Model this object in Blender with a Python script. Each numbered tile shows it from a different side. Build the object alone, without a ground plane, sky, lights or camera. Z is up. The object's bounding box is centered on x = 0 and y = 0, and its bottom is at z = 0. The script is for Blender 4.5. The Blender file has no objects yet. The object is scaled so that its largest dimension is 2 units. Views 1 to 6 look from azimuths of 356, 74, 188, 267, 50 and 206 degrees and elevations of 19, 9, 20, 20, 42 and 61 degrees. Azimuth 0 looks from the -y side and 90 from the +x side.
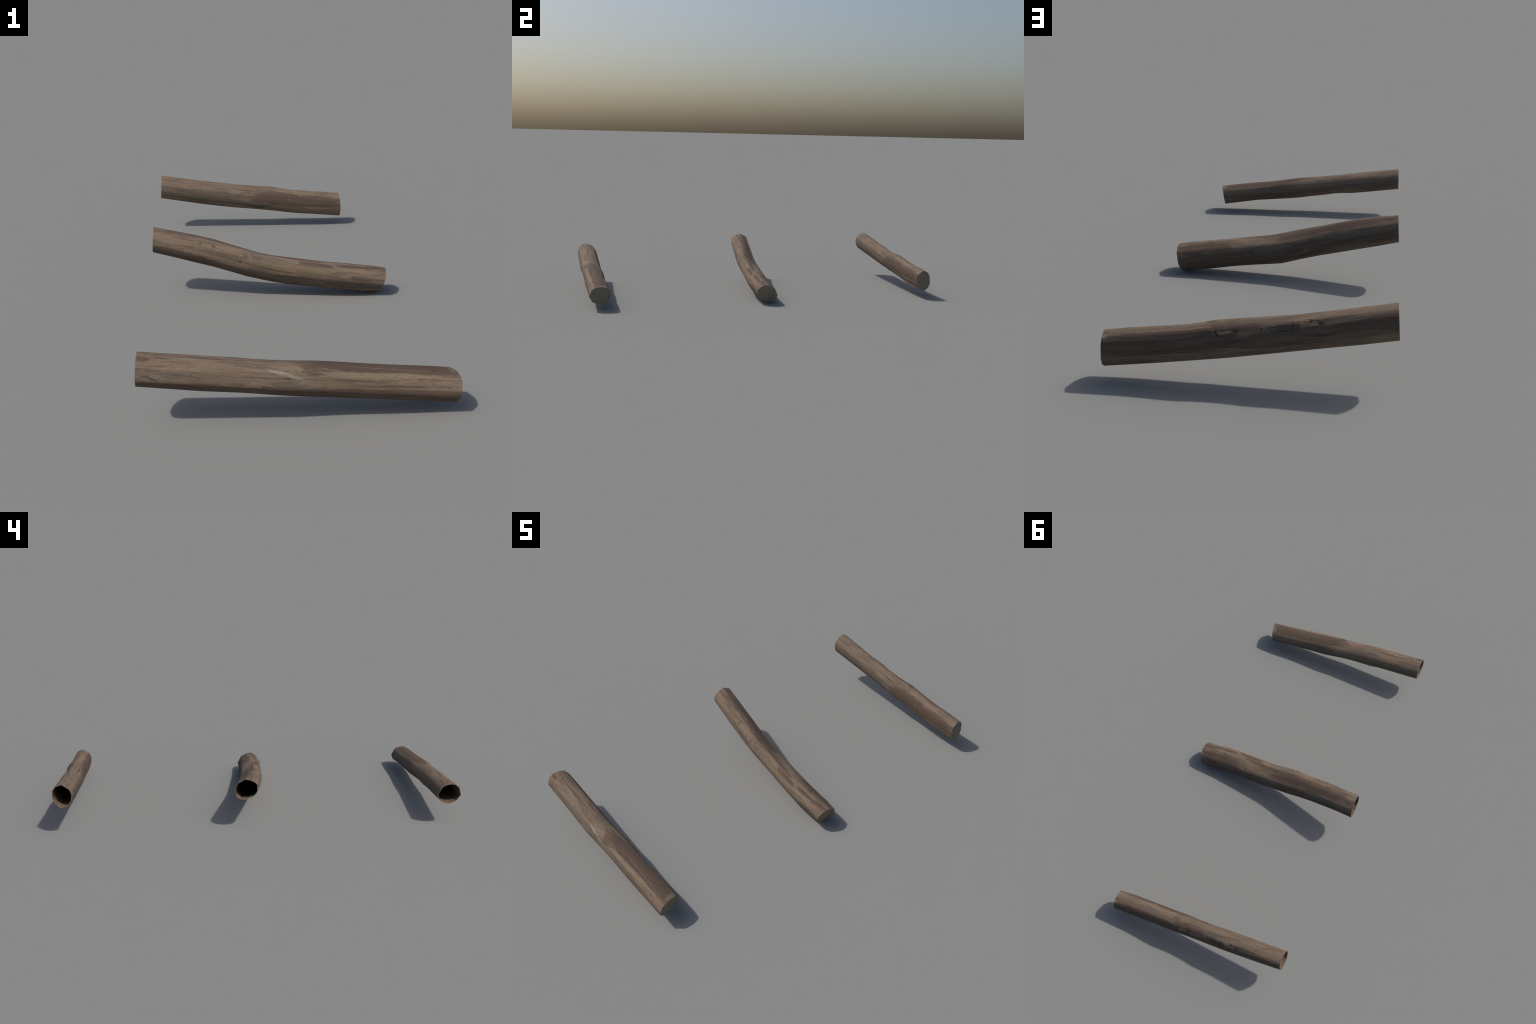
"""Three weathered wooden logs lying side by side, each a hollow length of
debarked trunk: open at the -x mouth, closed by a dark sawn face at the +x end.

Every log is a loft through hand-set cross-sections along its spine; wood colour
is worked out in nodes from the position along the log and the angle round it."""
import bpy, math
import numpy as np
from mathutils import Vector

WALL = 0.0025          # thickness of the hollow shell
AROUND, ALONG = 3, 4   # subdivision of each facet round / along the log

# ---------------------------------------------------------------- shapes
# corners: angles (deg) of the facet edges round the log, 0 = +y, 90 = up
# sections: (x, y, z of the spine, radius in mm at each corner)
# straight log at the front (-y)
LOG_A = dict(
    base=(0, -0.93, 0.03),
    corners=(0, 46, 72, 99, 123, 146, 187, 223, 250, 277, 304, 331),
    mouth_tilt=(0.022, 0.050), cut_tilt=(-0.193, 0.149),
    sections=[
        (-0.457, -0.0087, 0.1458, (56.3, 49.9, 48.0, 50.7, 54.1, 57.5, 58.5, 51.0, 49.0, 51.1, 54.0, 56.8)),
        (-0.366, -0.0081, 0.1355, (57.4, 50.3, 48.4, 50.3, 53.7, 57.4, 58.8, 52.2, 50.2, 51.6, 53.2, 55.2)),
        (-0.285, -0.0077, 0.1264, (57.3, 50.6, 48.6, 49.8, 53.1, 57.8, 58.3, 53.3, 51.2, 52.1, 52.6, 53.8)),
        (-0.221, -0.0075, 0.1196, (57.5, 50.6, 48.1, 48.7, 52.2, 58.2, 58.6, 52.5, 50.5, 52.0, 51.9, 53.3)),
        (-0.176, -0.0065, 0.1148, (57.4, 50.1, 47.2, 47.7, 51.2, 58.2, 59.5, 52.3, 48.8, 48.2, 50.5, 56.4)),
        (-0.131, -0.0068, 0.1101, (57.7, 49.1, 46.6, 47.2, 50.3, 57.0, 59.6, 52.5, 48.2, 46.4, 49.0, 55.1)),
        (-0.085, -0.0062, 0.1045, (57.4, 49.6, 47.1, 47.9, 51.1, 56.4, 58.9, 53.1, 49.3, 48.5, 49.5, 53.1)),
        (-0.040, -0.0047, 0.0998, (57.0, 50.5, 48.2, 48.9, 51.7, 56.0, 57.7, 54.2, 51.0, 49.7, 49.9, 52.4)),
        (0.005, -0.0022, 0.0954, (58.1, 50.8, 48.9, 50.0, 52.5, 56.2, 57.4, 54.8, 52.2, 50.4, 50.4, 52.7)),
        (0.051, 0.0002, 0.0907, (58.6, 51.9, 49.7, 50.6, 54.0, 58.7, 57.0, 55.2, 53.0, 52.2, 52.0, 54.4)),
        (0.105, 0.0022, 0.0843, (57.3, 52.5, 49.8, 49.8, 53.2, 59.7, 56.7, 54.6, 51.8, 50.5, 52.8, 57.0)),
        (0.160, 0.0029, 0.0780, (55.7, 52.4, 49.2, 47.6, 50.2, 58.6, 56.5, 53.4, 50.1, 48.6, 51.0, 55.6)),
        (0.214, 0.0042, 0.0724, (55.6, 51.8, 48.3, 46.4, 48.9, 57.5, 56.9, 53.1, 48.9, 46.7, 49.0, 54.9)),
        (0.268, 0.0062, 0.0674, (56.9, 51.0, 48.0, 47.3, 50.0, 55.2, 57.8, 53.9, 48.7, 45.4, 47.9, 54.1)),
        (0.359, 0.0105, 0.0572, (59.3, 52.0, 48.0, 47.6, 50.0, 52.9, 57.5, 54.5, 49.8, 46.8, 48.2, 52.5)),
        (0.450, 0.0133, 0.0474, (59.4, 51.7, 45.0, 44.6, 47.4, 52.6, 57.3, 54.2, 49.7, 48.9, 51.5, 56.2)),
    ])
# bent log in the middle
LOG_B = dict(
    base=(0, 0.02, 0),
    corners=(34, 79, 107, 135, 153, 186, 209, 231, 275, 306, 331, 353),
    mouth_tilt=(-0.006, 0.057), cut_tilt=(0.023, 0.261),
    sections=[
        (-0.455, 0.0257, 0.2254, (57.6, 54.4, 51.4, 53.6, 56.0, 51.5, 48.0, 44.6, 48.8, 58.5, 63.0, 61.7)),
        (-0.365, 0.0135, 0.2076, (59.4, 56.3, 55.9, 56.2, 55.8, 52.0, 49.3, 48.1, 52.8, 65.3, 63.2, 61.9)),
        (-0.293, 0.0045, 0.1923, (59.1, 57.9, 57.5, 57.8, 57.7, 52.7, 50.1, 49.7, 55.5, 68.2, 65.2, 62.1)),
        (-0.221, -0.0029, 0.1747, (59.1, 58.9, 57.0, 58.0, 57.7, 52.8, 50.0, 49.8, 55.4, 68.2, 65.5, 62.6)),
        (-0.149, -0.0109, 0.1543, (60.1, 56.8, 58.7, 60.5, 57.3, 51.6, 47.9, 49.8, 56.5, 65.5, 67.4, 65.1)),
        (-0.095, -0.0155, 0.1394, (60.6, 54.8, 60.4, 63.8, 58.4, 50.4, 45.8, 49.0, 58.9, 64.8, 70.3, 67.0)),
        (-0.041, -0.0176, 0.1258, (59.5, 51.4, 61.3, 64.9, 58.4, 48.9, 44.4, 47.5, 58.3, 66.2, 69.3, 66.5)),
        (0.013, -0.0186, 0.1128, (60.3, 52.2, 60.5, 63.8, 58.8, 48.6, 44.1, 47.1, 59.2, 67.9, 67.4, 65.6)),
        (0.067, -0.0205, 0.1032, (60.7, 53.8, 57.5, 61.1, 59.3, 49.3, 44.7, 47.8, 58.7, 64.6, 67.3, 65.9)),
        (0.121, -0.0237, 0.0956, (60.9, 54.1, 57.6, 60.1, 59.0, 50.0, 45.4, 48.5, 57.4, 62.7, 67.8, 66.8)),
        (0.175, -0.0267, 0.0879, (61.7, 54.9, 57.5, 59.7, 58.7, 50.7, 46.1, 49.2, 56.6, 61.7, 68.3, 67.8)),
        (0.229, -0.0295, 0.0803, (62.1, 55.7, 57.5, 59.8, 58.8, 51.7, 47.0, 48.9, 56.2, 61.5, 68.9, 68.4)),
        (0.283, -0.0305, 0.0735, (61.2, 56.1, 57.6, 60.6, 60.4, 51.6, 45.8, 47.7, 56.7, 63.7, 68.8, 67.6)),
        (0.337, -0.0303, 0.0673, (60.9, 55.7, 57.5, 60.8, 61.0, 50.6, 44.8, 46.7, 57.2, 65.0, 67.7, 66.3)),
        (0.391, -0.0283, 0.0602, (60.1, 54.2, 57.5, 58.3, 56.4, 49.5, 44.4, 46.2, 57.1, 64.2, 65.7, 65.4)),
        (0.445, -0.0277, 0.0552, (55.1, 49.8, 52.6, 53.1, 56.7, 51.1, 43.3, 41.6, 54.7, 62.0, 67.5, 66.8)),
    ])
# knobbly log at the back (+y)
LOG_C = dict(
    base=(0, 0.935, 0.0405),
    corners=(12, 38, 63, 93, 136, 170, 205, 237, 259, 281, 312, 343),
    mouth_tilt=(-0.014, 0.063), cut_tilt=(-0.059, -0.051),
    sections=[
        (-0.456, -0.0117, 0.1725, (44.8, 53.8, 61.2, 64.2, 55.9, 50.4, 47.5, 51.9, 49.6, 52.1, 46.1, 41.4)),
        (-0.349, -0.0083, 0.1565, (45.8, 52.3, 60.5, 62.9, 56.1, 49.3, 47.8, 51.1, 53.5, 54.2, 48.4, 45.1)),
        (-0.260, -0.0048, 0.1419, (46.2, 50.9, 57.7, 63.3, 57.3, 50.6, 47.6, 49.5, 54.5, 52.3, 47.7, 45.9)),
        (-0.188, -0.0008, 0.1307, (46.3, 51.5, 58.7, 63.3, 58.6, 51.8, 48.8, 50.2, 55.1, 51.1, 46.8, 45.3)),
        (-0.143, 0.0008, 0.1246, (46.0, 51.4, 59.5, 63.7, 58.3, 51.5, 48.8, 50.2, 55.2, 51.6, 47.1, 45.4)),
        (-0.099, 0.0009, 0.1179, (45.5, 49.4, 56.2, 65.0, 56.4, 49.8, 48.0, 48.8, 54.6, 52.3, 48.0, 46.1)),
        (-0.054, 0.0021, 0.1124, (45.1, 48.5, 55.8, 65.8, 54.8, 48.4, 47.8, 48.4, 53.9, 53.5, 49.0, 46.3)),
        (-0.009, 0.0031, 0.1069, (45.3, 49.2, 57.0, 66.5, 54.9, 48.2, 48.8, 49.9, 53.2, 54.5, 49.9, 46.5)),
        (0.035, 0.0050, 0.1016, (45.8, 51.1, 58.9, 67.5, 57.1, 50.1, 50.6, 52.2, 53.2, 55.6, 50.2, 46.2)),
        (0.080, 0.0090, 0.0971, (45.9, 52.4, 61.6, 68.4, 59.8, 52.7, 51.7, 53.8, 55.1, 55.9, 49.5, 44.9)),
        (0.125, 0.0109, 0.0900, (45.8, 52.4, 60.2, 66.3, 60.5, 53.4, 51.3, 52.8, 54.7, 54.0, 48.3, 44.1)),
        (0.169, 0.0112, 0.0830, (45.9, 52.0, 59.5, 64.8, 59.8, 52.7, 50.3, 51.3, 53.8, 53.0, 47.8, 44.5)),
        (0.214, 0.0115, 0.0769, (46.2, 52.0, 60.1, 64.9, 59.0, 52.0, 49.8, 51.4, 53.4, 52.7, 48.0, 45.3)),
        (0.277, 0.0126, 0.0697, (46.5, 52.0, 60.1, 65.6, 58.1, 51.2, 49.7, 52.8, 52.2, 53.3, 48.9, 46.1)),
        (0.357, 0.0162, 0.0633, (45.8, 51.7, 60.5, 65.4, 58.2, 51.3, 49.6, 52.8, 53.5, 54.8, 49.7, 45.8)),
        (0.438, 0.0197, 0.0569, (43.2, 50.9, 58.2, 62.5, 53.5, 47.1, 47.3, 51.9, 55.1, 56.0, 50.6, 45.8)),
    ])

# ---------------------------------------------------------------- surface marks
# (kind, x along log, angle, half length, half angle, slope deg/m, softness, raggedness, strength)
# kind picks the colour; raggedness frays the edge of the mark along the grain
MARKS_A = [
    ('umber', -0.25, 96, 0.10, 4, 10, 0.5, 0.8, 0.6),
    ('umber', -0.12, 110, 0.10, 3, 0, 0.5, 0.8, 0.5),
    ('umber', 0.27, 168, 0.12, 4, -20, 0.5, 0.9, 0.6),
    ('olive', -0.18, 76, 0.03, 7, 0, 0.6, 0.8, 0.5),
    ('olive', -0.06, 44, 0.03, 6, 0, 0.6, 0.8, 0.5),
    ('slate', -0.10, 184, 0.016, 3, 0, 0.5, 0.8, 0.7),
    ('slate', -0.17, 182, 0.010, 2, 0, 0.5, 0.8, 0.7),
    # umber skin over the +x half of the top, with a bare tongue in it
    ('umber', 0.235, 88, 0.245, 40, -8, 0.12, 0.55, 0.97),
    ('umber', 0.055, 138, 0.055, 14, 90, 0.25, 0.5, 0.8),
    ('umber', 0.135, 154, 0.075, 3.5, 15, 0.4, 0.5, 0.75),
    ('tan', 0.20, 138, 0.15, 11, -40, 0.25, 0.6, 0.8),
    ('tan', 0.26, 104, 0.14, 3.5, 60, 0.7, 0.9, 0.3),
    ('umber', 0.40, 119, 0.07, 7, -20, 0.4, 0.6, 0.6),
    ('tan', 0.447, 62, 0.016, 40, 0, 0.5, 0.5, 0.6),
    ('honey', 0.265, 43, 0.045, 2.5, -20, 0.4, 0.4, 0.55),
    ('honey', 0.075, 43, 0.02, 2.5, -20, 0.4, 0.4, 0.5),
    # scuffed scar beside the middle
    ('pale', -0.060, 141, 0.034, 6, 180, 0.8, 0.8, 0.8),
    ('pale', -0.020, 153, 0.026, 5, 220, 0.7, 0.8, 0.8),
    ('pale', 0.000, 168, 0.008, 9, 0, 0.6, 0.4, 0.45),
    ('slate', -0.038, 158, 0.008, 3, 0, 0.6, 0.3, 0.8),
    ('slate', 0.012, 123, 0.008, 3, 60, 0.6, 0.3, 0.7),
    ('olive', -0.040, 175, 0.05, 11, 0, 0.5, 0.5, 0.6),
    ('olive', -0.360, 164, 0.035, 12, 0, 0.6, 0.5, 0.55),
    ('pale', -0.300, 107, 0.035, 4, 0, 0.7, 0.5, 0.35),
    ('umber', -0.438, 121, 0.020, 9, 0, 0.4, 0.6, 0.85),
    ('umber', -0.388, 114, 0.024, 3, 0, 0.4, 0.5, 0.8),
    ('slate', -0.432, 173, 0.012, 2.5, -150, 0.5, 0.3, 0.9),
    ('slate', -0.413, 179, 0.018, 2.2, 260, 0.5, 0.3, 0.9),
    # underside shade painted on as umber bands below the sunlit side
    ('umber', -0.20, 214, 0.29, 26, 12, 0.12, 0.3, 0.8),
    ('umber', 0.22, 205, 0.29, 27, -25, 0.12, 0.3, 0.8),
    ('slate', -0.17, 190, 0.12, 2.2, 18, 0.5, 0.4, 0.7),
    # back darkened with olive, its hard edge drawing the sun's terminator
    ('olive', 0.00, 6, 0.50, 26, 0, 0.10, 0.15, 0.8),
    ('umber', -0.37, 337, 0.10, 14, 0, 0.3, 0.5, 0.6),
    ('slate', 0.16, 340, 0.14, 16, 0, 0.4, 0.5, 0.5),
]
MARKS_B = [
    ('olive', -0.15, 158, 0.14, 7, 40, 0.6, 0.8, 0.55),
    ('umber', 0.03, 170, 0.10, 3, -10, 0.5, 0.9, 0.7),
    ('umber', -0.38, 106, 0.08, 4, 0, 0.5, 0.9, 0.6),
    ('umber', 0.36, 165, 0.08, 5, 0, 0.5, 0.9, 0.45),
    ('umber', 0.30, 86, 0.14, 3, 10, 0.5, 0.9, 0.7),
    ('umber', -0.20, 72, 0.27, 26, 10, 0.25, 0.95, 0.8),
    ('umber', 0.185, 121, 0.065, 10, 0, 0.3, 0.7, 0.9),
    ('umber', 0.36, 110, 0.10, 11, -60, 0.3, 0.7, 0.9),
    ('umber', 0.10, 98, 0.10, 9, 40, 0.3, 0.7, 0.75),
    ('tan', 0.31, 100, 0.08, 4, 30, 0.5, 0.6, 0.7),
    ('umber', 0.33, 52, 0.12, 26, 0, 0.25, 0.95, 0.8),
    ('slate', 0.296, 108, 0.006, 4, 0, 0.5, 0.2, 0.7),
    ('honey', 0.10, 150, 0.20, 9, -25, 0.5, 0.6, 0.45),
    # dark flank
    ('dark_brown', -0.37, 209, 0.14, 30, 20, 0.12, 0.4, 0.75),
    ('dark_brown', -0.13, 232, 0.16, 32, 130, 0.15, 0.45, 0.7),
    ('umber', 0.06, 238, 0.16, 34, -40, 0.3, 0.45, 0.7),
    ('olive', -0.02, 208, 0.10, 14, 60, 0.4, 0.5, 0.6),
    ('umber', 0.13, 190, 0.12, 10, -40, 0.25, 0.6, 0.8),
    ('slate', 0.335, 202, 0.125, 24, 0, 0.08, 0.15, 0.6),
    ('umber', 0.262, 182, 0.05, 9, 0, 0.3, 0.8, 0.6),
    ('pale', 0.290, 160, 0.025, 6, 0, 0.7, 0.5, 0.5),
    # branch scars
    ('honey', -0.255, 130, 0.036, 9, 0, 0.25, 0.25, 0.6),
    ('umber', -0.222, 129, 0.007, 9, 0, 0.5, 0.3, 0.6),
    ('slate', -0.271, 131, 0.003, 5, 900, 0.7, 0.6, 0.8),
    ('slate', -0.277, 132, 0.003, 4, -900, 0.7, 0.6, 0.6),
    ('honey', -0.180, 130, 0.035, 5, 0, 0.5, 0.5, 0.6),
    ('olive', -0.094, 137, 0.011, 13, 0, 0.5, 0.2, 0.6),
    ('umber', -0.104, 137, 0.0025, 11, 0, 0.8, 0.3, 0.6),
    ('pale', -0.082, 138, 0.008, 10, 0, 0.9, 0.2, 0.3),
    ('umber', -0.073, 128, 0.003, 8, 0, 0.6, 0.2, 0.6),
    ('olive', -0.046, 134, 0.012, 8, 0, 0.6, 0.5, 0.6),
    ('black', -0.121, 165, 0.005, 4, 0, 0.5, 0.3, 0.95),
    ('slate', -0.344, 170, 0.010, 4, 0, 0.6, 0.5, 0.6),
    ('slate', -0.336, 116, 0.012, 4, 0, 0.7, 0.5, 0.45),
    # weathered back
    ('tan', 0.14, 60, 0.10, 18, 0, 0.5, 0.6, 0.5),
    ('torn', 0.185, 49, 0.018, 7, 0, 0.6, 1.0, 0.7),
    ('slate', 0.178, 45, 0.014, 4, 0, 0.6, 1.0, 0.7),
    ('umber', -0.07, 56, 0.10, 16, 0, 0.4, 0.6, 0.7),
    ('slate', -0.080, 57, 0.006, 5, 0, 0.5, 0.3, 0.8),
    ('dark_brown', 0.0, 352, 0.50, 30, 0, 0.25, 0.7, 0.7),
    ('lichen', 0.05, 17, 0.07, 10, 0, 0.2, 0.9, 0.75),
    ('lichen', -0.29, 18, 0.09, 10, 0, 0.2, 0.9, 0.75),
    ('lichen', -0.23, 333, 0.06, 7, 0, 0.2, 0.9, 0.75),
    ('tan', -0.09, 352, 0.012, 6, 0, 0.5, 0.4, 0.4),
    ('umber', -0.40, 345, 0.06, 8, 0, 0.4, 0.6, 0.8),
]
MARKS_C = [
    # umber skin low on the -y flank of the +x half
    ('umber', 0.215, 157, 0.24, 36, -28, 0.12, 0.6, 0.92),
    ('umber', -0.035, 125, 0.035, 5, 60, 0.4, 0.6, 0.8),
    ('umber', 0.02, 207, 0.05, 25, 0, 0.3, 0.5, 0.8),
    ('tan', 0.31, 191, 0.06, 7, 0, 0.5, 0.6, 0.7),
    ('umber', 0.37, 177, 0.09, 3.5, -30, 0.4, 0.5, 0.8),
    ('tan', 0.18, 155, 0.010, 4, 0, 0.6, 0.4, 0.6),
    ('honey', 0.235, 125, 0.015, 3, 0, 0.6, 0.4, 0.6),
    ('slate', 0.096, 91, 0.02, 7, 0, 0.7, 0.4, 0.5),
    ('olive', -0.22, 164, 0.19, 12, 0, 0.3, 0.5, 0.75),
    ('slate', -0.29, 155, 0.05, 2.5, 0, 0.5, 0.4, 0.6),
    ('umber', -0.41, 159, 0.07, 6, 0, 0.4, 0.6, 0.6),
    ('olive', -0.20, 200, 0.26, 15, 0, 0.2, 0.4, 0.85),
    ('slate', 0.015, 225, 0.05, 8, 0, 0.5, 0.4, 0.7),
    # dark back with a knotty band above it
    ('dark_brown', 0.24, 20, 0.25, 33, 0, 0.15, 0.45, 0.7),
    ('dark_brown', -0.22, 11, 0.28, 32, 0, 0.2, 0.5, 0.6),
    ('umber', 0.24, 60, 0.15, 10, 0, 0.3, 0.6, 0.85),
    ('umber', 0.02, 60, 0.08, 15, 0, 0.3, 0.6, 0.85),
    ('slate', 0.105, 48, 0.035, 12, 0, 0.4, 0.4, 0.85),
    ('slate', -0.11, 50, 0.055, 10, 0, 0.35, 0.4, 0.8),
    ('umber', -0.35, 40, 0.12, 9, -30, 0.3, 0.5, 0.8),
    ('lichen', -0.34, 356, 0.10, 14, 0, 0.4, 0.8, 0.6),
    # knot with torn fibres in its eye
    ('slate', 0.052, 49, 0.050, 13, 0, 0.5, 0.6, 0.75),
    ('torn', 0.050, 49, 0.038, 9, 0, 0.5, 1.2, 0.85),
    ('honey', 0.056, 48, 0.022, 5, 0, 0.9, 1.2, 0.5),
    ('black', 0.050, 56, 0.026, 1.4, -60, 0.7, 0.5, 0.8),
    ('black', 0.044, 44, 0.012, 1.3, 80, 0.7, 0.5, 0.7),
    ('black', 0.020, 51, 0.005, 6, 0, 0.7, 1.2, 0.85),
    ('black', 0.029, 55, 0.010, 2, 120, 0.6, 0.5, 0.85),
    ('black', 0.030, 47, 0.006, 2, 0, 0.6, 0.5, 0.8),
    ('black', 0.081, 50, 0.003, 6, 700, 0.8, 1.2, 0.8),
    ('black', 0.076, 42, 0.004, 4, 500, 0.6, 0.8, 0.75),
    ('black', 0.106, 58, 0.005, 2.5, 0, 0.7, 0.6, 0.7),
    ('honey', 0.092, 59, 0.006, 2.5, 0, 0.7, 0.6, 0.6),
    # pin knot
    ('black', -0.056, 53, 0.005, 2.2, 0, 0.6, 0.5, 0.85),
    ('pale', -0.063, 54, 0.004, 3.5, 0, 0.6, 0.5, 0.55),
    # torn branch stub
    ('slate', -0.155, 46, 0.020, 13, 0, 0.5, 0.6, 0.85),
    ('black', -0.149, 50, 0.003, 11, 200, 0.8, 1.2, 0.8),
    ('black', -0.164, 52, 0.005, 7, -200, 0.6, 0.8, 0.8),
    ('torn', -0.205, 53, 0.046, 12, 0, 0.5, 1.2, 0.85),
    ('honey', -0.194, 51, 0.026, 7, 0, 0.9, 1.2, 0.45),
    ('pale', -0.172, 57, 0.006, 2.5, 0, 0.6, 0.6, 0.6),
    ('black', -0.224, 62, 0.030, 1.9, -30, 0.6, 0.6, 0.85),
    ('black', -0.201, 63, 0.004, 4, 0, 0.6, 0.6, 0.85),
    ('black', -0.229, 52, 0.007, 5, 0, 0.6, 0.9, 0.85),
    ('umber', -0.245, 58, 0.020, 5, 0, 0.5, 0.8, 0.8),
    ('umber', -0.200, 42, 0.040, 3, 0, 0.5, 0.8, 0.8),
    ('black', -0.228, 11, 0.022, 4, 0, 0.8, 0.9, 0.55),
    ('black', -0.120, 39, 0.022, 2, 60, 0.7, 0.9, 0.6),
    ('pale', 0.428, 63, 0.009, 5, 0, 0.5, 0.5, 0.8),
]


KIND_COLOUR = {
    'umber':  (0.092, 0.063, 0.048),   # reddish brown inner bark
    'tan':    (0.210, 0.160, 0.110),   # bare wood
    'olive':  (0.105, 0.092, 0.071),   # grey-green weathered skin
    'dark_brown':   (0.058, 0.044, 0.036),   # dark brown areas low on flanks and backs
    'lichen': (0.128, 0.118, 0.095),   # thin grey-green crust
    'slate':  (0.060, 0.056, 0.051),   # dark grey stain
    'pale':   (0.270, 0.235, 0.190),   # scuffed, bleached wood
    'honey':  (0.225, 0.165, 0.107),   # fresh yellowish wood
    'black':  (0.022, 0.018, 0.016),   # cracks and holes
}
# small raised or sunken places: (x, angle, half length, half angle, height mm)
KNOBS_A = [
    (-0.038, 160, 0.020, 7, -1.2), (-0.02, 150, 0.04, 6, 0.8),
]
KNOBS_B = [
    (-0.121, 165, 0.006, 5, -3.0), (-0.255, 130, 0.04, 10, 0.8), (-0.090, 136, 0.015, 12, 1.0),
    (0.275, 176, 0.02, 6, 0.8),
]
KNOBS_C = [
    (0.048, 48, 0.03, 9, 1.5), (0.022, 50, 0.007, 6, -2.0), (-0.195, 50, 0.04, 12, 1.5),
    (-0.152, 50, 0.010, 12, -1.5), (-0.222, 62, 0.025, 4, -1.5),
]


# ---------------------------------------------------------------- mesh helpers
def section_point(spec, row, angle_i, inset=0.0):
    x, y, z, radii = row
    a = math.radians(spec['corners'][angle_i])
    r = radii[angle_i] / 1000.0 - inset
    return np.array([x, y + r * math.cos(a), z + r * math.sin(a)])

def loft_grid(spec, inset=0.0, around=AROUND, along=ALONG):
    """grid[i][j] of points: i along the log, j round it."""
    rows, n = spec['sections'], len(spec['corners'])
    control = np.array([[section_point(spec, r, k, inset) for k in range(n)] for r in rows])
    centre = np.array([(r[0], r[1], r[2]) for r in rows])
    # oblique cuts at both ends (the last but one section follows half way)
    for i, (ty, tz), w in ((0, spec['mouth_tilt'], 1.0), (-1, spec['cut_tilt'], 1.0), (-2, spec['cut_tilt'], 0.5)):
        off = control[i] - centre[i]
        control[i, :, 0] += w * (ty * off[:, 1] + tz * off[:, 2])
    # round the corners of each facet a little, then subdivide
    ring = []
    for k in range(n):
        a, b = control[:, k], control[:, (k + 1) % n]
        for s in range(around):
            ring.append(a + (b - a) * s / around)
    ring = np.array(ring).transpose(1, 0, 2)
    out = []
    for i in range(len(rows) - 1):
        for s in range(along):
            out.append(ring[i] + (ring[i + 1] - ring[i]) * s / along)
    out.append(ring[-1])
    return np.array(out)

def spine_at(spec, x):
    xs = [r[0] for r in spec['sections']]
    return np.interp(x, xs, [r[1] for r in spec['sections']]), np.interp(x, xs, [r[2] for r in spec['sections']])

def press_knobs(spec, grid, knobs):
    """push the outer surface out (or in) at knots, chips and holes"""
    cy, cz = spine_at(spec, grid[..., 0])
    ang = np.degrees(np.arctan2(grid[..., 2] - cz, grid[..., 1] - cy))
    rad = np.stack([np.zeros_like(cy), np.cos(np.radians(ang)), np.sin(np.radians(ang))], -1)
    for x, a, hx, ha, mm in knobs:
        d = ((grid[..., 0] - x) / hx) ** 2 + (((ang - a + 180) % 360 - 180) / ha) ** 2
        grid = grid + rad * (mm / 1000.0 * np.exp(-d * 1.5))[..., None]
    return grid

def make_mesh(name, verts, faces, material, smooth=True):
    me = bpy.data.meshes.new(name)
    me.from_pydata([tuple(v) for v in verts], [], faces)
    me.validate(); me.update()
    me.materials.append(material)
    for p in me.polygons:
        p.use_smooth = smooth
    return me

def tube_faces(rows, cols, flip=False, start=0):
    faces = []
    for i in range(rows - 1):
        for j in range(cols):
            k = (j + 1) % cols
            f = [start + i * cols + j, start + i * cols + k, start + (i + 1) * cols + k, start + (i + 1) * cols + j]
            faces.append(f[::-1] if not flip else f)
    return faces

def disc(ring, rings, flip, dish=0.0, seed=0):
    """concentric rings filling a closed outline, slightly uneven"""
    rng = np.random.default_rng(seed)
    c = ring.mean(0); n = len(ring)
    verts, faces = [c + np.array([dish, 0, 0])], []
    for i in range(1, rings + 1):
        w = i / rings
        for p in ring:
            q = c + (p - c) * w
            if i < rings:
                q = q + np.array([dish * (1 - w) + rng.normal(0, 0.00025), 0, 0])
            verts.append(q)
    for j in range(n):
        faces.append((0, 1 + j, 1 + (j + 1) % n))
    for i in range(1, rings):
        a, b = 1 + (i - 1) * n, 1 + i * n
        for j in range(n):
            k = (j + 1) % n
            faces.append((a + j, b + j, b + k, a + k))
    if flip:
        faces = [f[::-1] for f in faces]
    return verts, faces

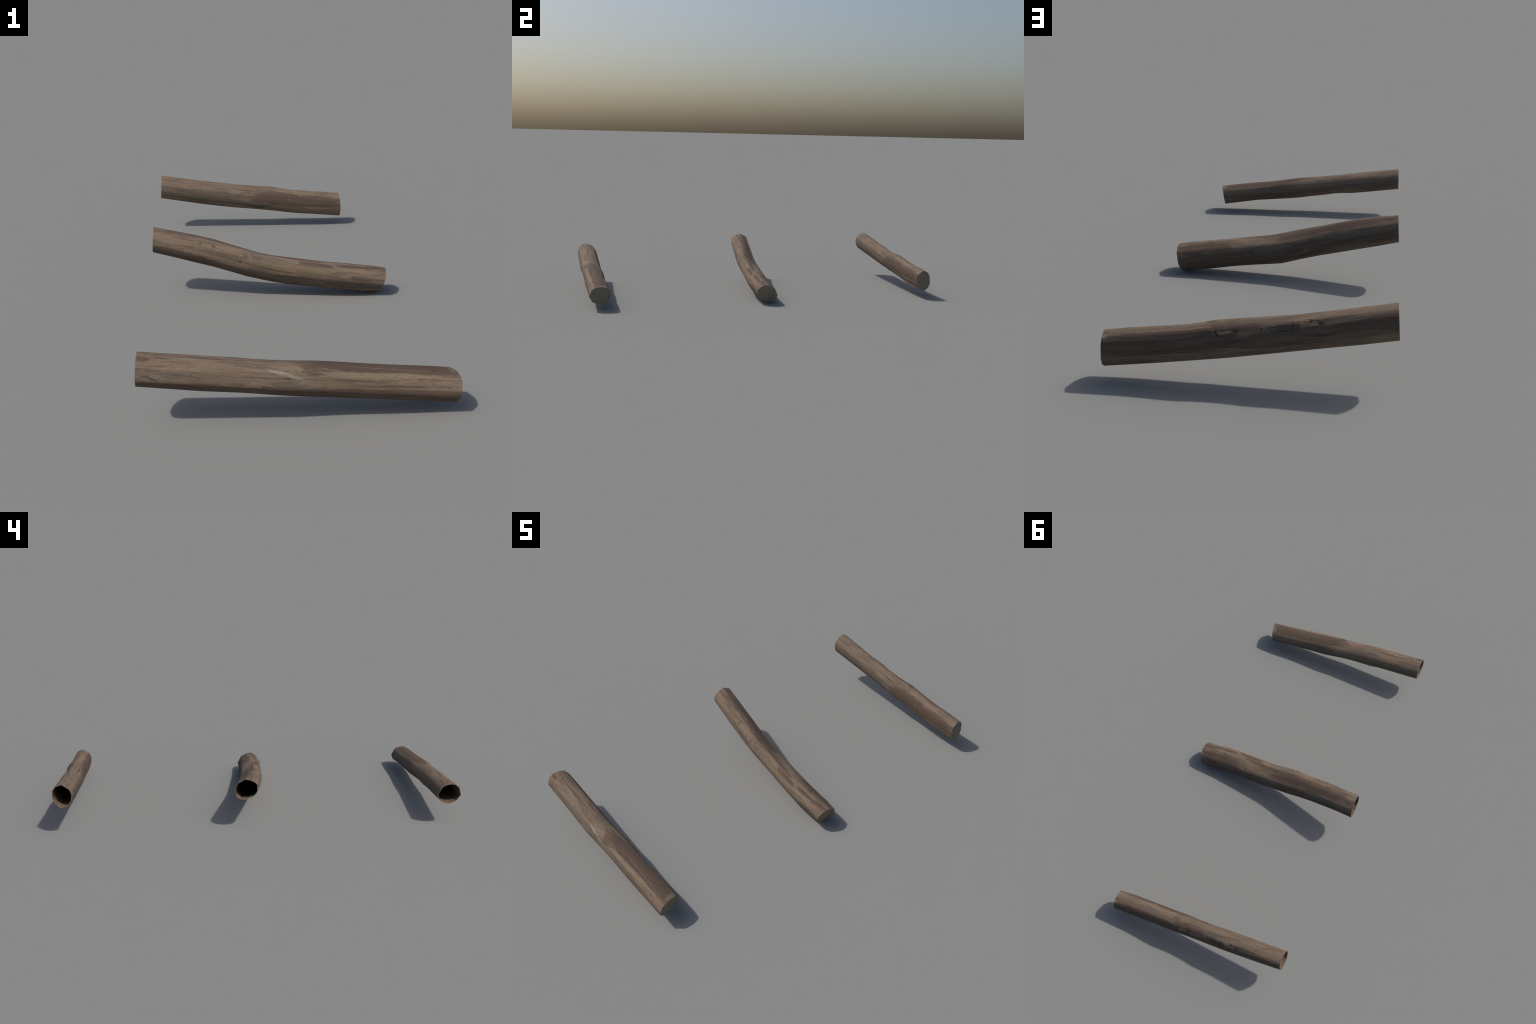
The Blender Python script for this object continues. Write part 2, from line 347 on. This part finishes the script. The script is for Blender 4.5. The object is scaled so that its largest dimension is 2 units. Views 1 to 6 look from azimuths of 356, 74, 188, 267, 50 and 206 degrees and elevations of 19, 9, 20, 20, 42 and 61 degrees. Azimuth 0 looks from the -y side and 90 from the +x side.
# ---------------------------------------------------------------- node helpers
class Nodes:
    def __init__(self, name):
        self.mat = bpy.data.materials.new(name)
        self.mat.use_nodes = True
        self.t = self.mat.node_tree
        self.t.nodes.clear()
    def new(self, kind, **props):
        n = self.t.nodes.new(kind)
        for k, v in props.items():
            setattr(n, k, v)
        return n
    def put(self, sock, v):
        if hasattr(v, 'is_output'):
            self.t.links.new(v, sock)
        else:
            sock.default_value = v
    def math(self, op, a, b=None, c=None, clamp=False):
        n = self.new('ShaderNodeMath', operation=op, use_clamp=clamp)
        for s, v in zip(n.inputs, (a, b, c)):
            if v is not None:
                self.put(s, v)
        return n.outputs[0]
    def combine(self, x, y, z):
        n = self.new('ShaderNodeCombineXYZ')
        for s, v in zip(n.inputs, (x, y, z)):
            self.put(s, v)
        return n.outputs[0]
    def noise(self, vec, scale=1.0, detail=3.0, rough=0.55, distortion=0.0):
        n = self.new('ShaderNodeTexNoise')
        self.put(n.inputs['Vector'], vec)
        n.inputs['Scale'].default_value = scale
        n.inputs['Detail'].default_value = detail
        n.inputs['Roughness'].default_value = rough
        n.inputs['Distortion'].default_value = distortion
        return n.outputs['Fac']
    def remap(self, v, a, b, c, d, smooth=False):
        n = self.new('ShaderNodeMapRange', interpolation_type='SMOOTHSTEP' if smooth else 'LINEAR')
        for s, x in zip(n.inputs, (v, a, b, c, d)):
            self.put(s, x)
        return n.outputs[0]
    def mix(self, fac, a, b, blend='MIX'):
        n = self.new('ShaderNodeMix', data_type='RGBA', blend_type=blend)
        self.put(n.inputs['Factor'], fac)
        for s, v in zip((n.inputs['A'], n.inputs['B']), (a, b)):
            self.put(s, (*v, 1.0) if isinstance(v, tuple) and len(v) == 3 else v)
        return n.outputs['Result']
    def curve(self, v, pts):
        """value curve through (x, y) pairs, x and y in 0..1"""
        n = self.new('ShaderNodeFloatCurve')
        self.put(n.inputs['Value'], v)
        c = n.mapping.curves[0]
        while len(c.points) < len(pts):
            c.points.new(0.5, 0.5)
        for p, (x, y) in zip(c.points, pts):
            p.location = (x, y); p.handle_type = 'VECTOR'
        n.mapping.update()
        return n.outputs[0]
    def finish(self, colour, rough, height=None, strength=0.3, distance=0.001, specular=0.25):
        b = self.new('ShaderNodeBsdfPrincipled')
        o = self.new('ShaderNodeOutputMaterial')
        self.put(b.inputs['Base Color'], colour)
        self.put(b.inputs['Roughness'], rough)
        b.inputs['Specular IOR Level'].default_value = specular
        if height is not None:
            bump = self.new('ShaderNodeBump')
            bump.inputs['Strength'].default_value = strength
            bump.inputs['Distance'].default_value = distance
            self.put(bump.inputs['Height'], height)
            self.t.links.new(bump.outputs[0], b.inputs['Normal'])
        self.t.links.new(b.outputs[0], o.inputs['Surface'])
        return self.mat

def wood_material(name, spec, marks, shift):
    N = Nodes(name)
    pos = N.new('ShaderNodeTexCoord').outputs['Object']
    sep = N.new('ShaderNodeSeparateXYZ'); N.put(sep.inputs[0], pos)
    x, y, z = sep.outputs
    # straighten the spine: distance from it in y and z
    u = N.remap(x, -0.5, 0.5, 0.0, 1.0)
    cy = N.curve(u, [(r[0] + 0.5, r[1] + 0.5) for r in spec['sections']])
    cz = N.curve(u, [(r[0] + 0.5, r[2] + 0.5) for r in spec['sections']])
    dy = N.math('SUBTRACT', y, N.math('SUBTRACT', cy, 0.5))
    dz = N.math('SUBTRACT', z, N.math('SUBTRACT', cz, 0.5))
    angle = N.math('DEGREES', N.math('ARCTAN2', dz, dy))
    def fibres(along, across, scale=1.0, detail=3.0, rough=0.55, off=0.0, distortion=0.0):
        v = N.combine(N.math('MULTIPLY_ADD', x, along, shift + off),
                      N.math('MULTIPLY', dy, across), N.math('MULTIPLY', dz, across))
        return N.noise(v, scale, detail, rough, distortion)
    broad = fibres(5.0, 26.0, detail=4.0, off=3.0)
    streak = fibres(9.0, 110.0, detail=4.0, rough=0.6, off=7.0, distortion=0.4)
    fine = fibres(45.0, 520.0, detail=3.0, rough=0.65, off=11.0)
    specks = fibres(70.0, 170.0, detail=2.0, off=17.0)
    fray = N.math('SUBTRACT', N.math('ADD', N.math('MULTIPLY', streak, 0.6), N.math('MULTIPLY', fibres(18.0, 60.0, detail=6.0, rough=0.65, off=23.0), 0.4)), 0.5)
    crumble = N.math('SUBTRACT', fibres(60.0, 150.0, detail=4.0, rough=0.65, off=41.0), 0.5)
    splinter = N.remap(fibres(42.0, 130.0, detail=4.0, rough=0.6, off=61.0, distortion=1.2), 0.40, 0.50, 0.0, 1.0, True)
    # bare wood: tan drifting to grey-brown in long streaks
    base = N.mix(N.remap(broad, 0.38, 0.66, 0.0, 1.0, True), (0.208, 0.153, 0.111), (0.160, 0.119, 0.087))
    base = N.mix(N.remap(streak, 0.48, 0.68, 0.0, 0.75, True), base, (0.102, 0.073, 0.055))
    base = N.mix(N.remap(streak, 0.28, 0.42, 0.5, 0.0, True), base, (0.240, 0.182, 0.132))
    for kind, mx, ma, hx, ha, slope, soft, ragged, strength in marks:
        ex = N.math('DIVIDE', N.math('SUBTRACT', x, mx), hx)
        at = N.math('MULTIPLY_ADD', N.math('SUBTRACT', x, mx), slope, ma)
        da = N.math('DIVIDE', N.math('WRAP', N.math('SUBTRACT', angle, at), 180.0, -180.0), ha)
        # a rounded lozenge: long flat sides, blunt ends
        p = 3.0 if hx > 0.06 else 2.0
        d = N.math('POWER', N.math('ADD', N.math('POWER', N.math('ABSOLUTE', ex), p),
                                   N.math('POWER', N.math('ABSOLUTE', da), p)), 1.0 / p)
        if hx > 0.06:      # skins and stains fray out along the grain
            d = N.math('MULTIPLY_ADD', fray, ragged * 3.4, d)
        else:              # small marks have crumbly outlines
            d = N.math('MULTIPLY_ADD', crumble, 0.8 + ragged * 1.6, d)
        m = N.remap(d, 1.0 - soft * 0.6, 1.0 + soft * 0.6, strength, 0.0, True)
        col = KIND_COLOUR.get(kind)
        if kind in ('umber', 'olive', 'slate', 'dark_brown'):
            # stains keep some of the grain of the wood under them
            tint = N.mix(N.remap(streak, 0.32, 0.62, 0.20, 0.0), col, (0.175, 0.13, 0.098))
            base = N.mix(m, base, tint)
        elif kind == 'torn':
            # broken fibres: tan splinters between black gaps
            base = N.mix(m, base, N.mix(splinter, (0.020, 0.016, 0.014), N.mix(N.remap(streak, 0.4, 0.6, 0.0, 1.0), (0.20, 0.145, 0.097), (0.12, 0.088, 0.066))))
        else:
            base = N.mix(m, base, col)
    # fibres and pores
    grain = N.remap(fine, 0.30, 0.72, 1.16, 0.80)
    base = N.mix(1.0, base, N.combine(grain, grain, grain), 'MULTIPLY')
    base = N.mix(N.remap(specks, 0.62, 0.74, 0.0, 0.6), base, (0.075, 0.056, 0.043))
    lines = fibres(3.2, 210.0, detail=2.0, off=53.0, distortion=0.6)
    base = N.mix(N.remap(lines, 0.60, 0.70, 0.0, 0.45, True), base, (0.070, 0.052, 0.040))
    height = N.math('ADD', N.math('MULTIPLY', fine, 0.5), N.math('MULTIPLY', streak, -0.8))
    return N.finish(base, N.remap(fine, 0.3, 0.7, 0.78, 0.92), height, 0.35, 0.0012, 0.2)

def cut_material(name, centre, shift):
    N = Nodes(name)
    pos = N.new('ShaderNodeTexCoord').outputs['Object']
    sep = N.new('ShaderNodeSeparateXYZ'); N.put(sep.inputs[0], pos)
    x, y, z = sep.outputs
    dy = N.math('SUBTRACT', y, centre[1]); dz = N.math('SUBTRACT', z, centre[2])
    warp = N.noise(N.combine(shift, N.math('MULTIPLY', dy, 22.0), N.math('MULTIPLY', dz, 22.0)), 1.0, 3.0)
    rad = N.math('ADD', N.math('SQRT', N.math('ADD', N.math('MULTIPLY', dy, dy), N.math('MULTIPLY', dz, dz))), N.math('MULTIPLY', warp, 0.012))
    rings = N.noise(N.combine(N.math('MULTIPLY', rad, 420.0), shift, 0.0), 1.0, 2.0)
    blot = N.noise(N.combine(shift + 4.0, N.math('MULTIPLY', dy, 55.0), N.math('MULTIPLY', dz, 55.0)), 1.0, 4.0, 0.6)
    saw = N.noise(N.combine(shift + 9.0, N.math('MULTIPLY', N.math('ADD', dy, dz), 60.0), N.math('MULTIPLY', N.math('SUBTRACT', dy, dz), 420.0)), 1.0, 3.0)
    c = N.mix(N.remap(rings, 0.35, 0.65, 0.0, 1.0), (0.255, 0.222, 0.160), (0.215, 0.190, 0.140))
    c = N.mix(N.remap(blot, 0.48, 0.72, 0.0, 0.5, True), c, (0.125, 0.115, 0.088))
    c = N.mix(N.remap(saw, 0.35, 0.65, 0.25, 0.0), c, (0.30, 0.26, 0.19))
    # darkened pith with a short crack
    pith = N.remap(N.math('MULTIPLY_ADD', blot, 0.010, rad), 0.010, 0.016, 0.6, 0.0, True)
    c = N.mix(pith, c, (0.14, 0.10, 0.075))
    return N.finish(c, 0.9, N.math('ADD', rings, N.math('MULTIPLY', saw, 0.6)), 0.25, 0.001, 0.15)

# ---------------------------------------------------------------- assembly
def build_log(spec, marks, knobs, label, shift):
    thing = bpy.data.objects.new('wooden_log', None)
    thing.location = spec['base']
    thing.empty_display_size = 0.1
    thing['label'] = label
    thing['category'] = 'log'
    bpy.context.scene.collection.objects.link(thing)
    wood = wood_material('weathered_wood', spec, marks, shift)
    outer = press_knobs(spec, loft_grid(spec), knobs)
    inner = loft_grid(spec, WALL, 1, 1)[:-1]
    R, n = outer.shape[:2]
    def part(name, mesh):
        ob = bpy.data.objects.new(name, mesh)
        ob.parent = thing
        bpy.context.scene.collection.objects.link(ob)
        return ob
    # outside of the trunk with the thin rim of the open mouth
    rim = loft_grid(spec, WALL, AROUND, 1)[0]
    verts = list(outer.reshape(-1, 3)) + list(rim) + list(outer[0])
    faces = tube_faces(R, n)
    r0 = R * n
    for j in range(n):
        k = (j + 1) % n
        faces.append((r0 + n + j, r0 + n + k, r0 + k, r0 + j))
    part('trunk_side', make_mesh('trunk_side', verts, faces, wood))
    # hollow inside, closed at the far end
    fine_inner = loft_grid(spec, WALL, AROUND, 1)
    back = fine_inner[-1] - np.array([0.004, 0, 0])
    fine_inner[-1] = back
    m = fine_inner.shape[1]
    verts = list(fine_inner.reshape(-1, 3))
    faces = tube_faces(len(fine_inner), m, flip=True)
    dv, df = disc(back, 3, True, 0.0, 1)
    s = len(verts)
    verts += dv
    faces += [tuple(i + s for i in f) for f in df]
    part('hollow_wall', make_mesh('hollow_wall', verts, faces, wood))
    # sawn face
    cut = cut_material('sawn_end_grain', outer[-1].mean(0), shift)
    dv, df = disc(outer[-1], 8, False, 0.0008, int(shift))
    part('sawn_face', make_mesh('sawn_face', dv, df, cut, False))
    return thing

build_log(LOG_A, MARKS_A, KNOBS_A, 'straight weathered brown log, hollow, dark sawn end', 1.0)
build_log(LOG_B, MARKS_B, KNOBS_B, 'bent weathered brown log, hollow, dark sawn end', 31.0)
build_log(LOG_C, MARKS_C, KNOBS_C, 'knotty weathered brown log, hollow, dark sawn end', 67.0)
